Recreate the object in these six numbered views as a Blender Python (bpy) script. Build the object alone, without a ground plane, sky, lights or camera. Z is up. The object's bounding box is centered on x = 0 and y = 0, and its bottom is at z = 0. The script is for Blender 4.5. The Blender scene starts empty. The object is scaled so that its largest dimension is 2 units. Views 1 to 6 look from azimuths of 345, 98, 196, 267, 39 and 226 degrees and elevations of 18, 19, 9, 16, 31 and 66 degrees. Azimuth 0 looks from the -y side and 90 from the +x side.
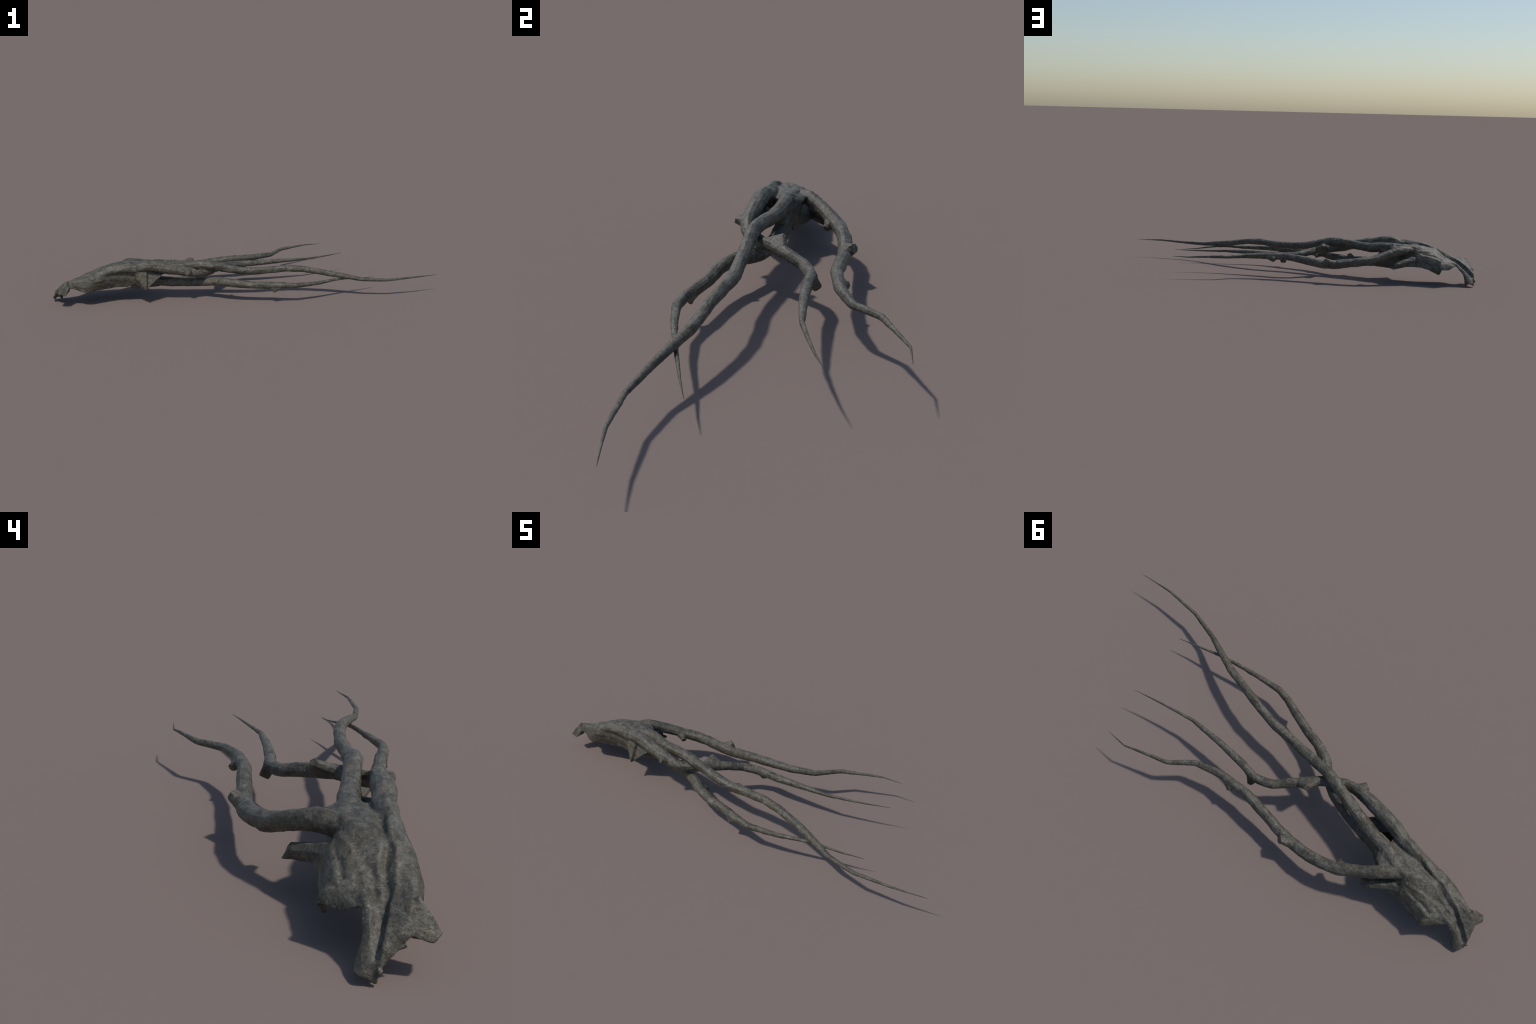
# A fallen, weathered root-like limb: a hollow bark trunk that is split open
# underneath, with four long tapering branches and broken-off knot stubs.
import bpy, bmesh, math, random
from mathutils import Vector, noise
from mathutils.kdtree import KDTree

random.seed(7)
VOX = 0.0019

# ------------------------------------------------------------------ outline
# Branch spines: (x, y, z, radius) from the tip back into the trunk.
BRANCHES = {
 'A': [(0.532,0.312,0.108,0.0004),(0.442,0.308,0.108,0.0031),(0.399,0.290,0.110,0.0046),(0.272,0.239,0.111,0.0088),
       (0.196,0.162,0.110,0.0118),(0.081,0.123,0.114,0.0160),(-0.041,0.109,0.114,0.0182),(-0.122,0.114,0.105,0.0203),
       (-0.196,0.119,0.095,0.0209),(-0.250,0.121,0.089,0.0216),(-0.290,0.121,0.090,0.0222),(-0.379,0.114,0.104,0.0224),
       (-0.425,0.103,0.111,0.0226),(-0.475,0.086,0.119,0.0230),(-0.508,0.067,0.128,0.0230),(-0.563,0.029,0.148,0.0230),
       (-0.614,-0.012,0.166,0.0240),(-0.655,-0.055,0.164,0.0240),(-0.700,-0.092,0.158,0.0200)],
 'B': [(0.996,-0.272,0.096,0.0004),(0.911,-0.287,0.097,0.0028),(0.853,-0.296,0.098,0.0046),(0.701,-0.300,0.092,0.0075),
       (0.570,-0.275,0.095,0.0097),(0.484,-0.244,0.108,0.0128),(0.404,-0.217,0.118,0.0151),(0.340,-0.202,0.129,0.0152),
       (0.277,-0.188,0.140,0.0158),(0.198,-0.173,0.143,0.0172),(0.163,-0.168,0.142,0.0176),(0.093,-0.160,0.137,0.0183),
       (0.001,-0.164,0.135,0.0188),(-0.066,-0.159,0.143,0.0197),(-0.121,-0.156,0.154,0.0205),(-0.205,-0.152,0.175,0.0214),
       (-0.246,-0.142,0.177,0.0219),(-0.316,-0.128,0.172,0.0225),(-0.390,-0.115,0.164,0.0236),(-0.443,-0.105,0.161,0.0248),
       (-0.511,-0.092,0.168,0.0256),(-0.578,-0.088,0.170,0.0260),(-0.650,-0.085,0.164,0.0250),(-0.720,-0.085,0.155,0.0200)],
 'C': [(0.597,0.121,0.113,0.0004),(0.506,0.092,0.111,0.0029),(0.420,0.068,0.111,0.0050),(0.333,0.046,0.113,0.0069),
       (0.205,0.037,0.114,0.0119),(0.172,0.036,0.113,0.0126),(0.055,0.036,0.110,0.0160),(-0.010,0.042,0.107,0.0168),
       (-0.080,0.015,0.115,0.0176),(-0.138,-0.045,0.130,0.0190),(-0.185,-0.099,0.138,0.0194),(-0.203,-0.120,0.137,0.0194),
       (-0.282,-0.176,0.142,0.0202),(-0.325,-0.184,0.157,0.0222),(-0.372,-0.183,0.168,0.0248),(-0.423,-0.178,0.176,0.0264),
       (-0.486,-0.170,0.191,0.0273),(-0.538,-0.162,0.193,0.0275),
       (-0.595,-0.152,0.183,0.0258),(-0.650,-0.148,0.178,0.0248),(-0.700,-0.146,0.167,0.0230)],
 'D': [(0.671,-0.179,0.070,0.0004),(0.591,-0.205,0.077,0.0031),(0.498,-0.232,0.091,0.0056),(0.431,-0.250,0.095,0.0070),
       (0.347,-0.271,0.091,0.0092),(0.306,-0.280,0.091,0.0103),(0.198,-0.297,0.092,0.0133),(0.140,-0.289,0.095,0.0152),
       (0.067,-0.267,0.091,0.0172),(-0.009,-0.249,0.091,0.0179),(-0.080,-0.235,0.097,0.0193),
       (-0.141,-0.210,0.100,0.0212),(-0.179,-0.184,0.099,0.0214),(-0.227,-0.153,0.088,0.0216),(-0.262,-0.136,0.085,0.0222),
       (-0.325,-0.119,0.081,0.0230),(-0.405,-0.107,0.084,0.0237),(-0.472,-0.099,0.089,0.0255),(-0.540,-0.093,0.097,0.0280)],
}
# Knot stubs: branch, point on the spine, cut end, end radius, half length of the flared foot
KNOTS = [
 ('A', (-0.497,0.074,0.128), (-0.467,0.050,0.104), 0.0130, 0.028),
 ('A', (-0.280,0.120,0.092), (-0.256,0.151,0.112), 0.0165, 0.034),
 ('A', ( 0.045,0.119,0.110), ( 0.024,0.142,0.095), 0.0125, 0.032),
 ('C', (-0.335,-0.186,0.160),(-0.352,-0.220,0.167), 0.0155, 0.022),
 ('C', (-0.175,-0.084,0.137),(-0.197,-0.053,0.166), 0.0130, 0.048),
 ('C', ( 0.002,0.040,0.110), (-0.003,0.058,0.075), 0.0165, 0.022),
 ('D', (-0.335,-0.114,0.084),(-0.326,-0.108,0.119), 0.0120, 0.026),
 ('D', (-0.138,-0.210,0.103),(-0.123,-0.173,0.083), 0.0105, 0.020),
 ('D', ( 0.100,-0.277,0.093),( 0.093,-0.285,0.057), 0.0075, 0.036),
]
# Trunk bark shell: cross-sections from the branch fork (first) to the snout
# that touches the ground (last); each runs from the +y lower rim over the
# back to the -y lower rim.
SECTIONS = [
 [(-.535,-.062,.075),(-.540,-.058,.120),(-.568,-.042,.148),(-.575,-.045,.180),(-.560,-.075,.194),(-.555,-.100,.192),
  (-.590,-.123,.180),(-.560,-.142,.204),(-.560,-.158,.212),(-.560,-.178,.195),(-.575,-.172,.150),(-.585,-.165,.110)],
 [(-.652,.001,.088),(-.655,-.008,.112),(-.658,-.036,.130),(-.650,-.045,.152),(-.650,-.048,.188),(-.660,-.090,.192),
  (-.665,-.126,.188),(-.650,-.138,.202),(-.650,-.150,.208),(-.650,-.173,.186),(-.642,-.165,.148),(-.638,-.145,.083)],
 [(-.713,-.002,.088),(-.715,-.004,.110),(-.715,-.018,.143),(-.715,-.038,.160),(-.715,-.065,.184),(-.720,-.095,.191),
  (-.725,-.128,.186),(-.720,-.140,.196),(-.715,-.152,.199),(-.720,-.172,.173),(-.715,-.163,.130),(-.700,-.142,.082)],
 [(-.765,.005,.081),(-.770,-.001,.102),(-.775,-.020,.140),(-.775,-.045,.158),(-.775,-.065,.163),(-.780,-.090,.170),
  (-.785,-.115,.176),(-.785,-.130,.175),(-.785,-.148,.176),(-.785,-.172,.160),(-.780,-.180,.125),(-.765,-.156,.079)],
 [(-.820,.002,.056),(-.815,.006,.092),(-.812,-.020,.131),(-.810,-.045,.142),(-.810,-.064,.145),(-.810,-.084,.150),
  (-.812,-.106,.157),(-.808,-.128,.161),(-.812,-.146,.163),(-.815,-.169,.150),(-.810,-.182,.116),(-.802,-.170,.079)],
 [(-.832,.017,.083),(-.836,.008,.099),(-.838,-.018,.122),(-.834,-.045,.133),(-.830,-.065,.134),(-.832,-.082,.135),
  (-.834,-.102,.143),(-.832,-.121,.150),(-.835,-.140,.153),(-.842,-.165,.143),(-.837,-.182,.110),(-.840,-.178,.076)],
 [(-.870,-.022,.080),(-.874,-.030,.092),(-.877,-.042,.105),(-.878,-.055,.115),(-.875,-.068,.117),(-.878,-.082,.116),
  (-.882,-.100,.119),(-.887,-.118,.127),(-.882,-.138,.136),(-.887,-.158,.132),(-.877,-.170,.105),(-.868,-.174,.080)],
 [(-.900,-.054,.101),(-.902,-.057,.103),(-.906,-.062,.105),(-.908,-.068,.106),(-.908,-.075,.104),(-.913,-.085,.103),
  (-.917,-.098,.107),(-.920,-.111,.117),(-.920,-.128,.128),(-.922,-.145,.131),(-.908,-.157,.108),(-.892,-.160,.086)],
 [(-.921,-.053,.080),(-.925,-.055,.083),(-.931,-.060,.086),(-.937,-.066,.085),(-.939,-.073,.082),(-.945,-.081,.082),
  (-.950,-.090,.086),(-.955,-.097,.094),(-.955,-.113,.104),(-.950,-.135,.121),(-.940,-.150,.112),(-.925,-.155,.095)],
 [(-.941,-.051,.056),(-.946,-.049,.058),(-.954,-.052,.060),(-.962,-.057,.060),(-.967,-.063,.058),(-.973,-.070,.059),
  (-.978,-.077,.063),(-.982,-.085,.071),(-.980,-.100,.079),(-.978,-.120,.085),(-.972,-.137,.082),(-.955,-.140,.080)],
 [(-.949,-.041,.028),(-.953,-.036,.028),(-.963,-.034,.028),(-.973,-.038,.030),(-.981,-.044,.033),(-.985,-.054,.036),
  (-.989,-.064,.041),(-.995,-.075,.050),(-.991,-.088,.056),(-.987,-.100,.062),(-.982,-.112,.066),(-.972,-.118,.068)],
 [(-.953,-.040,-.002),(-.962,-.033,.009),(-.975,-.031,.014),(-.985,-.033,.015),(-.991,-.038,.015),(-.994,-.048,.013),
  (-.996,-.058,.006),(-.998,-.067,.003),(-.996,-.074,.028),(-.993,-.088,.044),(-.987,-.105,.057),(-.981,-.120,.066)],
]

# ------------------------------------------------------------------ helpers
def spline(pts, n, tension=0.5):
    """Catmull-Rom through a list of Vectors, n steps per span."""
    out = []
    m = len(pts)
    for i in range(m - 1):
        p0 = pts[i - 1] if i else pts[0] * 2 - pts[1]
        p1, p2 = pts[i], pts[i + 1]
        p3 = pts[i + 2] if i + 2 < m else pts[-1] * 2 - pts[-2]
        for k in range(n):
            t = k / n
            m1 = (p2 - p0) * tension
            m2 = (p3 - p1) * tension
            a, b = t * t, t * t * t
            out.append(p1 * (2*b - 3*a + 1) + m1 * (b - 2*a + t) + p2 * (3*a - 2*b) + m2 * (b - a))
    out.append(pts[-1].copy())
    return out

def add_tube(bm, path, sides=12, twist=0.0, wob=0.0, seed=0.0):
    """Capped tube along [(Vector, radius)] with carried frames."""
    rings = []
    up = Vector((0, 0, 1))
    n = len(path)
    for i, (p, r) in enumerate(path):
        a = path[max(i - 1, 0)][0]
        b = path[min(i + 1, n - 1)][0]
        tan = (b - a).normalized()
        up = (up - tan * up.dot(tan))
        if up.length < 1e-4:
            up = tan.orthogonal()
        up.normalize()
        side = tan.cross(up)
        ring = []
        for k in range(sides):
            an = 2 * math.pi * k / sides + twist
            rr = r * (1 + wob * noise.noise(Vector((math.cos(an) * 1.3 + seed, math.sin(an) * 1.3, i * 0.35))))
            ring.append(bm.verts.new(p + up * (math.sin(an) * rr) + side * (math.cos(an) * rr)))
        rings.append(ring)
    for r0, r1 in zip(rings, rings[1:]):
        for k in range(sides):
            bm.faces.new((r0[k], r0[(k + 1) % sides], r1[(k + 1) % sides], r1[k]))
    bm.faces.new(list(reversed(rings[0])))
    bm.faces.new(rings[-1])

def add_hull(bm, pts):
    vs = [bm.verts.new(p) for p in pts]
    res = bmesh.ops.convex_hull(bm, input=vs)
    junk = [g for g in res['geom_interior'] + res['geom_unused'] if isinstance(g, bmesh.types.BMVert)]
    if junk:
        bmesh.ops.delete(bm, geom=list(set(junk)), context='VERTS')

def soften(path, cut=0.28):
    """Trim each kink of a spine to a short chamfer so bends stay angular."""
    out = [path[0]]
    for i in range(1, len(path) - 1):
        (p0, r0), (p, r), (p1, r1) = path[i - 1], path[i], path[i + 1]
        d0 = min((p0 - p).length * cut, r * 1.2) / (p0 - p).length
        d1 = min((p1 - p).length * cut, r * 1.2) / (p1 - p).length
        out.append((p.lerp(p0, d0), r + (r0 - r) * d0))
        q = p.lerp(p0, d0).lerp(p.lerp(p1, d1), 0.5)
        out.append((p.lerp(q, 0.35), r))
        out.append((p.lerp(p1, d1), r + (r1 - r) * d1))
    out.append(path[-1])
    return out

def apply_mods(ob):
    dg = bpy.context.evaluated_depsgraph_get()
    me = bpy.data.meshes.new_from_object(ob.evaluated_get(dg))
    ob.modifiers.clear()
    old = ob.data
    ob.data = me
    bpy.data.meshes.remove(old)

# ------------------------------------------------------------------ solids
bm = bmesh.new()
full = {}
tips = {}
CUT_R = 0.0056
for bi, (key, pts) in enumerate(BRANCHES.items()):
    path = soften([(Vector(p[:3]), p[3] * 1.02 + 0.0002) for p in pts])
    full[key] = path
    # the blended body takes over where the twig is thicker than CUT_R
    k = next(i for i, (_, r) in enumerate(path) if r > CUT_R)
    (p0, r0), (p1, r1) = path[k - 1], path[k]
    t = (CUT_R - r0) / (r1 - r0)
    pc = (p0.lerp(p1, t), CUT_R)
    add_tube(bm, [pc] + path[k:], sides=12, wob=0.16, seed=bi * 9.7)
    tips[key] = path[:k] + [pc, (p0.lerp(p1, t + 0.04), CUT_R * 0.9)]

def spine_at(path, a, off):
    """Point and radius on a spine, off metres from the point nearest to a."""
    best, run, s0 = 9.0, 0.0, 0.0
    for (p, _), (q, _) in zip(path, path[1:]):
        d = q - p
        t = max(0.0, min(1.0, (a - p).dot(d) / d.length_squared))
        e = (p + d * t - a).length
        if e < best:
            best, s0 = e, run + d.length * t
        run += d.length
    s0, run = s0 + off, 0.0
    for (p, r), (q, u) in zip(path, path[1:]):
        ln = (q - p).length
        if run + ln >= s0:
            t = (s0 - run) / ln
            return p.lerp(q, t), r + (u - r) * t
        run += ln
    return path[-1]

def ring_points(c, axis, r, n=8, wob=0.0):
    u = axis.orthogonal().normalized()
    w = axis.normalized().cross(u)
    return [c + (u * math.cos(k * 2 * math.pi / n) + w * math.sin(k * 2 * math.pi / n)) *
            (r * (1 + random.uniform(-wob, wob))) for k in range(n)]

for key, a, b, r1, foot in KNOTS:
    a, b = Vector(a), Vector(b)
    # stump body with its cut face ...
    _, rb = spine_at(full[key], a, 0.0)
    add_hull(bm, ring_points(b, b - a, r1, 7, 0.18) + ring_points(a, b - a, min(rb * 0.9, r1 * 1.5), 8))
    # ... and a flared foot running along the branch
    pts = ring_points(a.lerp(b, 0.90), b - a, r1 * 0.92, 7)
    for off, k in ((-foot, 0.80), (-foot * 0.5, 0.93), (0.0, 0.95), (foot * 0.5, 0.93), (foot, 0.80)):
        c, r = spine_at(full[key], a, off)
        c2, _ = spine_at(full[key], a, off + 0.004)
        pts += ring_points(c, c2 - c, r * k, 10)
    add_hull(bm, pts)

# broken limb stub on the +y flank of the trunk, pointing forward
add_tube(bm, [(Vector((-.690,-.040,.112)), .030), (Vector((-.650,-.010,.107)), .0230), (Vector((-.615,.020,.098)), .0190),
              (Vector((-.592,.039,.092)), .0165)], sides=9, wob=0.2, seed=3)
add_hull(bm, [(-.625,.010,.115),(-.625,.015,.080),(-.610,.000,.100),(-.597,.062,.076),(-.602,.052,.090),(-.566,.038,.100),(-.572,.048,.083)])
# flared claw on the -y side of the snout
add_hull(bm, [(-.933,-.125,.118),(-.938,-.150,.135),(-.915,-.145,.115),(-.945,-.120,.095),(-.972,-.128,.085),(-.960,-.120,.072),
              (-.974,-.184,.078),(-.986,-.165,.067),(-.979,-.137,.073),(-.945,-.182,.066),(-.925,-.150,.080)])
# drooping cuff on the -y side below the fork
add_hull(bm, [(-.625,-.160,.172),(-.595,-.175,.172),(-.548,-.176,.174),(-.540,-.174,.160),(-.584,-.174,.138),(-.552,-.211,.081),
              (-.557,-.194,.073),(-.540,-.184,.112),(-.605,-.140,.095),(-.560,-.140,.100),(-.600,-.140,.180),(-.550,-.140,.180)])
add_hull(bm, [(-.548,-.172,.150),(-.547,-.199,.085),(-.505,-.182,.120),(-.463,-.173,.150),(-.470,-.162,.158),(-.540,-.165,.165),
              (-.500,-.135,.125),(-.470,-.140,.140),(-.550,-.140,.100)])
add_hull(bm, [(-.500,-.150,.165),(-.440,-.125,.155),(-.430,-.140,.142),(-.463,-.176,.150),(-.500,-.120,.140),(-.540,-.150,.160)])
# web that ties the lower branch to the fork, and the plug behind the fork
add_hull(bm, [(-.640,-.040,.172),(-.640,-.120,.175),(-.625,-.065,.075),(-.610,-.125,.066),(-.500,-.078,.155),(-.495,-.112,.150),
              (-.565,-.045,.165),(-.460,-.086,.090),(-.460,-.122,.085),(-.470,-.104,.062),(-.560,-.058,.095),(-.560,-.105,.056)])
add_hull(bm, [(-.570,-.030,.168),(-.590,-.020,.178),(-.570,-.060,.186),(-.545,-.070,.176),(-.555,-.055,.150),(-.650,-.050,.182),
              (-.650,-.120,.184),(-.560,-.118,.178),(-.570,-.140,.180),(-.560,-.130,.150),(-.640,-.130,.160),(-.640,-.058,.150)])
solid_me = bpy.data.meshes.new('solid')
bmesh.ops.recalc_face_normals(bm, faces=bm.faces[:])
bm.to_mesh(solid_me)
bm.free()

# bark shell of the trunk, thickened inwards
bm = bmesh.new()
NS = 4
rows = [[Vector(p) for p in s] for s in SECTIONS]
rows = [spline(r, NS, .36) for r in rows]
cols = [spline([r[j] for r in rows], NS, .30) for j in range(len(rows[0]))]
nrow, ncol = len(cols[0]), len(cols)
grid = [[bm.verts.new(cols[j][i]) for j in range(ncol)] for i in range(nrow)]
for i in range(nrow - 1):
    for j in range(ncol - 1):
        bm.faces.new((grid[i][j], grid[i + 1][j], grid[i + 1][j + 1], grid[i][j + 1]))
bm.normal_update()
# thick lip: offset copy towards the hollow
THICK = 0.0085
inner = {}
for row in grid:
    for v in row:
        inner[v] = v.co - v.normal * THICK
mid = grid[nrow // 3][ncol // 2]
if mid.normal.z < 0:
    for v in inner:
        inner[v] = v.co + v.normal * THICK
iv = {v: bm.verts.new(c) for v, c in inner.items()}
for i in range(nrow - 1):
    for j in range(ncol - 1):
        bm.faces.new((iv[grid[i][j]], iv[grid[i][j + 1]], iv[grid[i + 1][j + 1]], iv[grid[i + 1][j]]))
rim = [grid[i][0] for i in range(nrow)] + [grid[-1][j] for j in range(1, ncol)] + \
      [grid[i][-1] for i in range(nrow - 2, -1, -1)] + [grid[0][j] for j in range(ncol - 2, 0, -1)]
for a, b in zip(rim, rim[1:] + rim[:1]):
    bm.faces.new((b, a, iv[a], iv[b]))
bmesh.ops.recalc_face_normals(bm, faces=bm.faces[:])
shell_me = bpy.data.meshes.new('shell')
bm.to_mesh(shell_me)
bm.free()

bm = bmesh.new()
bm.from_mesh(solid_me)
bm.from_mesh(shell_me)
body_me = bpy.data.meshes.new('body')
bm.to_mesh(body_me)
bm.free()
body = bpy.data.objects.new('body', body_me)
bpy.context.scene.collection.objects.link(body)
m = body.modifiers.new('remesh', 'REMESH')
m.mode = 'VOXEL'
m.voxel_size = VOX
m.use_smooth_shade = True
m = body.modifiers.new('smooth', 'SMOOTH')
m.factor = 0.5
m.iterations = 2
apply_mods(body)
# melt the fork: extra smoothing only where branches grow out of the trunk
vg = body.vertex_groups.new(name='fork')
def ramp01(v, a, b):
    t = max(0.0, min(1.0, (v - a) / (b - a)))
    return t * t * (3 - 2 * t)
for v in body.data.vertices:
    x, y, z = v.co
    w = ramp01(x, -.71, -.65) * (1 - ramp01(x, -.53, -.48)) * ramp01(y, -.165, -.14) * ramp01(z, .115, .135)
    if w > 0.01:
        vg.add([v.index], w, 'REPLACE')
m = body.modifiers.new('melt', 'SMOOTH')
m.vertex_group = 'fork'
m.factor = 0.5
m.iterations = 14
apply_mods(body)

# ------------------------------------------------------------------ relief
# Folds of the trunk bark: path, depth (minus sinks in), half width
FOLDS = [
 ([(-.700,-.123,.188),(-.760,-.122,.176),(-.806,-.119,.161),(-.850,-.106,.138),(-.889,-.104,.118),(-.949,-.083,.085),(-.985,-.066,.050)], -.0075, .0090),
 ([(-.720,-.134,.192),(-.806,-.136,.165),(-.889,-.121,.127),(-.949,-.097,.094),(-.985,-.080,.060)], .0035, .0060),
 ([(-.690,-.043,.158),(-.760,-.053,.161),(-.828,-.070,.133),(-.880,-.066,.116),(-.905,-.066,.106)], .0040, .0080),
 ([(-.735,-.030,.153),(-.790,-.034,.142),(-.832,-.032,.128)], -.0050, .0075),
 ([(-.845,-.090,.132),(-.870,-.086,.118),(-.905,-.084,.103),(-.940,-.080,.083)], -.0045, .0080),
 ([(-.740,-.174,.150),(-.670,-.168,.152),(-.615,-.165,.148)], -.0085, .0170),
 ([(-.800,-.183,.120),(-.740,-.172,.125),(-.690,-.158,.115)], -.0030, .0080),
 ([(-.640,-.075,.190),(-.690,-.088,.192),(-.730,-.100,.190)], -.0030, .0070),
]
fold_segs = [(Vector(a), Vector(b), d, w) for path, d, w in FOLDS for a, b in zip(path, path[1:])]

def seg_dist(p, a, b):
    ab = b - a
    t = max(0.0, min(1.0, (p - a).dot(ab) / ab.length_squared))
    return (p - a - ab * t).length, t

body_me = body.data
norms = [v.normal.copy() for v in body_me.vertices]
for v, n in zip(body_me.vertices, norms):
    p = v.co
    d = 0.0010 * noise.noise(p * 42.0)
    d += 0.0006 * noise.noise(Vector((p.x * 170, p.y * 110, p.z * 110)))
    trunk = min(max((-0.52 - p.x) / 0.12, 0.0), 1.0)
    if trunk > 0:
        q = Vector((p.x * 24, p.y * 42, p.z * 42))
        d += trunk * 0.0026 * (0.25 - abs(noise.noise(q + Vector((4, 1, 2)))))
        best = {}
        for a, b, dep, w in fold_segs:
            if not (min(a.x, b.x) - w * 3 < p.x < max(a.x, b.x) + w * 3):
                continue
            ds, _ = seg_dist(p, a, b)
            if ds < w * 2.5:
                g = math.exp(-(ds / w) ** 2)
                if g > best.get(dep, 0.0):
                    best[dep] = g
        # both skins of the shell follow a fold in the same direction
        zc = 0.02 + 0.08 * min(max((p.x + 0.95) / 0.30, 0.0), 1.0)
        side = 1.0 if n.dot(p - Vector((p.x + 0.04, -0.09, zc))) > 0 else -1.0
        d += side * sum(k * g for k, g in best.items())
    v.co = p + n * d
body_me.update()

# ------------------------------------------------------------------ regions
FORK = {'A': -0.615, 'B': -0.560, 'C': -0.560, 'D': -0.500}   # branches start here
kd_pts = []
for key, path in full.items():
    for (p, r), (q, s) in zip(path, path[1:]):
        n = max(1, int((q - p).length / 0.004))
        for k in range(n):
            t = k / n
            c = p.lerp(q, t)
            kd_pts.append((c, r + (s - r) * t, key))
kd = KDTree(len(kd_pts))
for i, (c, _, _) in enumerate(kd_pts):
    kd.insert(c, i)
kd.balance()

def classify(c):
    for ki, (key, a, b, r1, foot) in enumerate(KNOTS):
        a, b = Vector(a), Vector(b)
        if (c - b).length < 0.05:
            d, t = seg_dist(c, a, b)
            if t > 0.6 and d < r1 * 1.7 + 0.002:
                return 'k%d' % ki
    best, bk = 1.35, None
    for co, i, dist in kd.find_n(c, 40):
        _, r, key = kd_pts[i]
        if co.x < FORK[key]:
            continue
        s = dist / max(r, 0.004)
        if s < best:
            best, bk = s, key
    if bk:
        return bk
    # broken-off limb stubs of the trunk
    if c.y > 0.004 and -0.66 < c.x < -0.55 and c.z < 0.13:
        return 's0'
    if c.y < -0.152 and c.x < -0.918 and c.z < 0.122:
        return 's1'
    if c.y < -0.166 and -0.612 < c.x < -0.455 and c.z < 0.158:
        return 's2'
    return 'trunk'

groups = {}
for f in body_me.polygons:
    groups.setdefault(classify(f.center), []).append(f.index)

# ------------------------------------------------------------------ materials
def bark_material(name, dark, mid_c, light, warm, scale=1.0):
    mat = bpy.data.materials.new(name)
    mat.use_nodes = True
    nt = mat.node_tree
    N, L = nt.nodes, nt.links
    N.clear()
    out = N.new('ShaderNodeOutputMaterial')
    bs = N.new('ShaderNodeBsdfPrincipled')
    L.new(bs.outputs[0], out.inputs[0])
    tc = N.new('ShaderNodeTexCoord')

    def noise_node(scale_v, detail, rough, stretch=(1, 1, 1), dist=0.0):
        mp = N.new('ShaderNodeMapping')
        mp.inputs['Scale'].default_value = stretch
        L.new(tc.outputs['Object'], mp.inputs[0])
        n = N.new('ShaderNodeTexNoise')
        n.inputs['Scale'].default_value = scale_v * scale
        n.inputs['Detail'].default_value = detail
        n.inputs['Roughness'].default_value = rough
        n.inputs['Distortion'].default_value = dist
        L.new(mp.outputs[0], n.inputs['Vector'])
        return n

    def ramp(src, stops):
        r = N.new('ShaderNodeValToRGB')
        e = r.color_ramp.elements
        while len(e) < len(stops):
            e.new(0.5)
        for el, (pos, col) in zip(e, stops):
            el.position = pos
            el.color = (*col, 1) if len(col) == 3 else col
        L.new(src, r.inputs[0])
        return r

    def mix(fac, a, b, mode='MIX'):
        m = N.new('ShaderNodeMix')
        m.data_type = 'RGBA'
        m.blend_type = mode
        if isinstance(fac, float):
            m.inputs[0].default_value = fac
        else:
            L.new(fac, m.inputs[0])
        L.new(a, m.inputs[6])
        if isinstance(b, tuple):
            m.inputs[7].default_value = (*b, 1)
        else:
            L.new(b, m.inputs[7])
        return m.outputs[2]

    g = lambda v: (v, v, v)
    patch = noise_node(38, 6, 0.62, (0.85, 1, 1), 0.6)        # blotches
    fibre = noise_node(230, 3, 0.65, (1.35, 0.8, 0.8), 0.9)   # short cross fibres and grain
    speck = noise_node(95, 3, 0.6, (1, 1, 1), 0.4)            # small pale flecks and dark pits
    tone = noise_node(130, 3, 0.6, (1.1, 0.9, 0.9), 0.5)      # ochre grains
    stain = noise_node(14, 3, 0.55)                            # broad brown stains
    base = ramp(patch.outputs[0], [(0.34, dark), (0.50, mid_c), (0.66, light)])
    stain_f = ramp(stain.outputs[0], [(0.50, g(0.0)), (0.68, g(0.45))])
    col = mix(stain_f.outputs[0], base.outputs[0], tuple(c * f for c, f in zip(warm, (0.72, 0.72, 0.75))))
    warm_f = ramp(tone.outputs[0], [(0.56, g(0.0)), (0.70, g(0.75))])
    col = mix(warm_f.outputs[0], col, warm)
    fib = ramp(fibre.outputs[0], [(0.30, g(0.52)), (0.5, g(0.98)), (0.70, g(1.48))])
    col = mix(1.0, col, fib.outputs[0], 'MULTIPLY')
    spk = ramp(speck.outputs[0], [(0.60, g(0.0)), (0.72, g(0.7))])
    col = mix(spk.outputs[0], col, tuple(min(1, c * 1.5) for c in light))
    pit = ramp(speck.outputs[0], [(0.28, g(0.8)), (0.41, g(0.0))])
    col = mix(pit.outputs[0], col, tuple(c * 0.5 for c in dark))
    L.new(col, bs.inputs['Base Color'])
    bs.inputs['Roughness'].default_value = 0.5
    bs.inputs['Specular IOR Level'].default_value = 0.4
    b1 = N.new('ShaderNodeBump')
    b1.inputs['Strength'].default_value = 0.7
    b1.inputs['Distance'].default_value = 0.005
    L.new(patch.outputs[0], b1.inputs['Height'])
    b2 = N.new('ShaderNodeBump')
    b2.inputs['Strength'].default_value = 0.7
    b2.inputs['Distance'].default_value = 0.0015
    L.new(fibre.outputs[0], b2.inputs['Height'])
    L.new(b1.outputs[0], b2.inputs['Normal'])
    L.new(b2.outputs[0], bs.inputs['Normal'])
    return mat

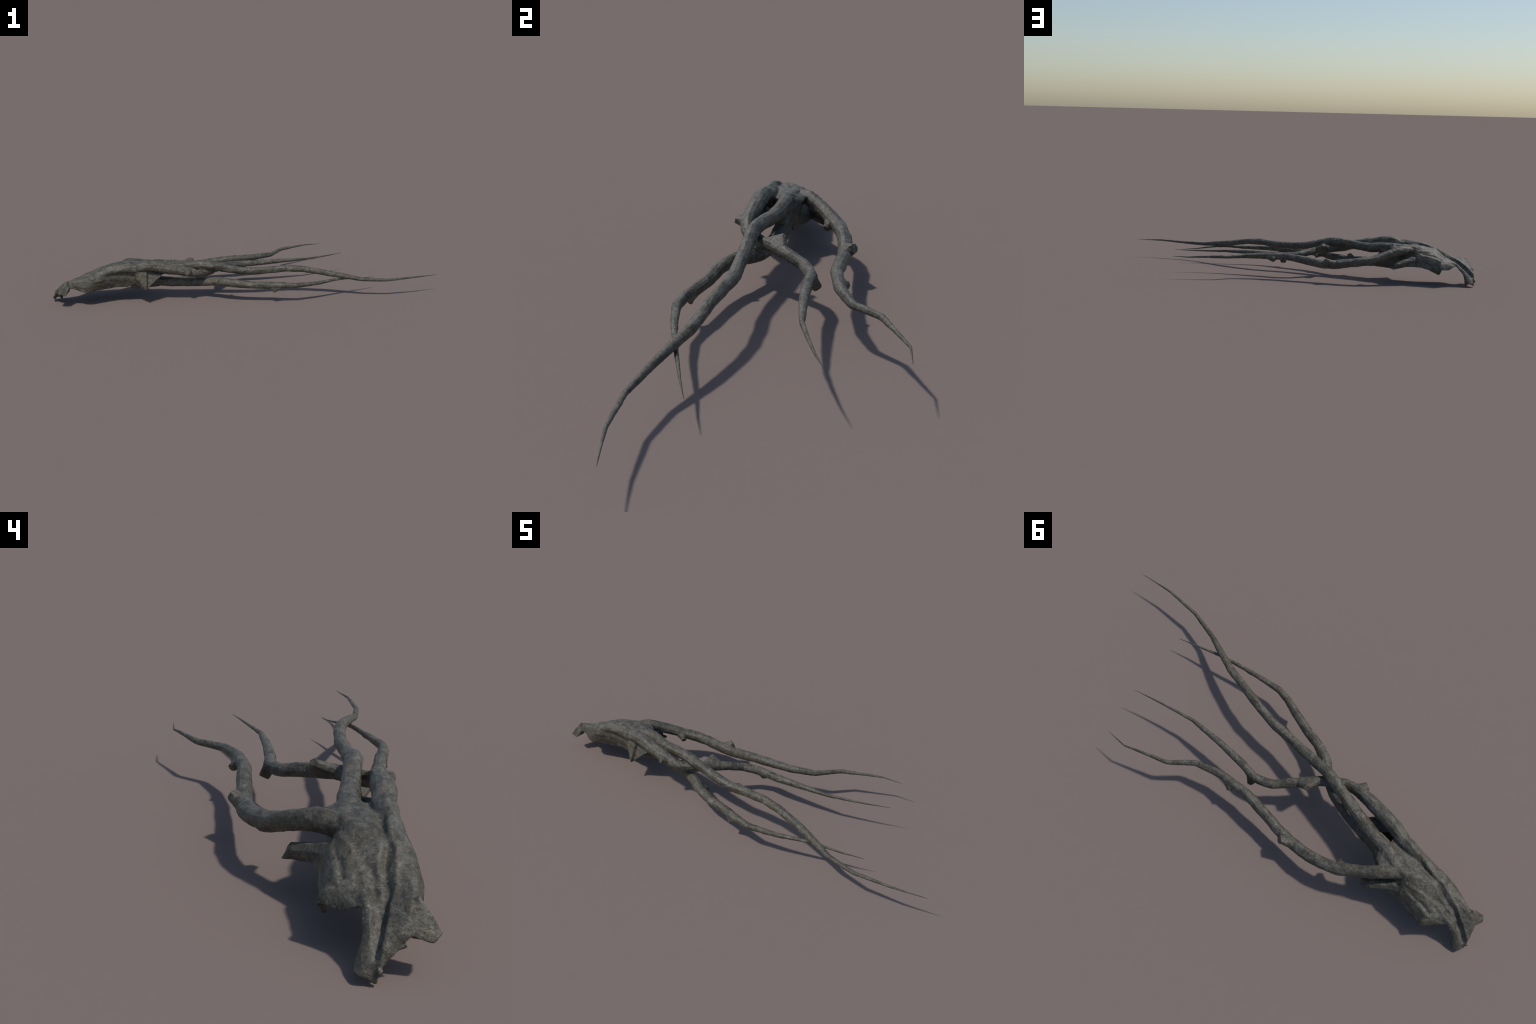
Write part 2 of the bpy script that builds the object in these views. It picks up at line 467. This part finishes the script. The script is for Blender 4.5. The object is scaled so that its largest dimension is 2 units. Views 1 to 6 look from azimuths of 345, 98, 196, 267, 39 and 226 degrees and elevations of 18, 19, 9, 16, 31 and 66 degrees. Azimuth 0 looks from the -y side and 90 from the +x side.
bark = bark_material('weathered_bark', (0.046,0.043,0.034), (0.083,0.077,0.060), (0.131,0.124,0.103), (0.124,0.095,0.052))
cutwood = bark_material('broken_wood', (0.048,0.043,0.032), (0.084,0.075,0.054), (0.128,0.117,0.090), (0.110,0.082,0.046))

# ------------------------------------------------------------------ objects
vnorm = [v.normal.copy() for v in body_me.vertices]
scene_col = bpy.context.scene.collection

def tip_mesh(key):
    b = bmesh.new()
    add_tube(b, tips[key], sides=10)
    bmesh.ops.recalc_face_normals(b, faces=b.faces[:])
    b.normal_update()
    b.verts.ensure_lookup_table()
    b.verts.index_update()
    vs = [v.co.copy() for v in b.verts]
    ns = [v.normal.copy() for v in b.verts]
    fs = [[v.index for v in f.verts] for f in b.faces]
    b.free()
    return vs, ns, fs

def make_part(name, faces, parent, mat, extra=None):
    idx, vs, ns, fs = {}, [], [], []
    for fi in faces:
        loop = []
        for vi in body_me.polygons[fi].vertices:
            if vi not in idx:
                idx[vi] = len(vs)
                vs.append(body_me.vertices[vi].co.copy())
                ns.append(vnorm[vi])
            loop.append(idx[vi])
        fs.append(loop)
    if extra:
        o = len(vs)
        vs += extra[0]
        ns += extra[1]
        fs += [[i + o for i in f] for f in extra[2]]
    me = bpy.data.meshes.new(name)
    me.from_pydata(vs, [], fs)
    me.polygons.foreach_set('use_smooth', [True] * len(me.polygons))
    me.update()
    me.normals_split_custom_set_from_vertices(ns)
    me.materials.append(mat)
    ob = bpy.data.objects.new(name, me)
    scene_col.objects.link(ob)
    ob.parent = parent
    return ob

root = bpy.data.objects.new('fallen_dead_limb', None)
scene_col.objects.link(root)
root['label'] = 'weathered grey dead limb with four long crooked tapering branches'
root['category'] = 'dead branch'

make_part('trunk', groups.get('trunk', []), root, bark)
for k in ('s0', 's1', 's2'):
    if groups.get(k):
        make_part('broken_stub', groups[k], root, bark)
owners = {}
for key in BRANCHES:
    owners[key] = make_part('branch', groups.get(key, []), root, bark, tip_mesh(key))
for ki, kn in enumerate(KNOTS):
    fs = groups.get('k%d' % ki)
    if fs:
        make_part('knot_stub', fs, owners[kn[0]], cutwood)

bpy.data.objects.remove(body)
for me in list(bpy.data.meshes):
    if me.users == 0:
        bpy.data.meshes.remove(me)
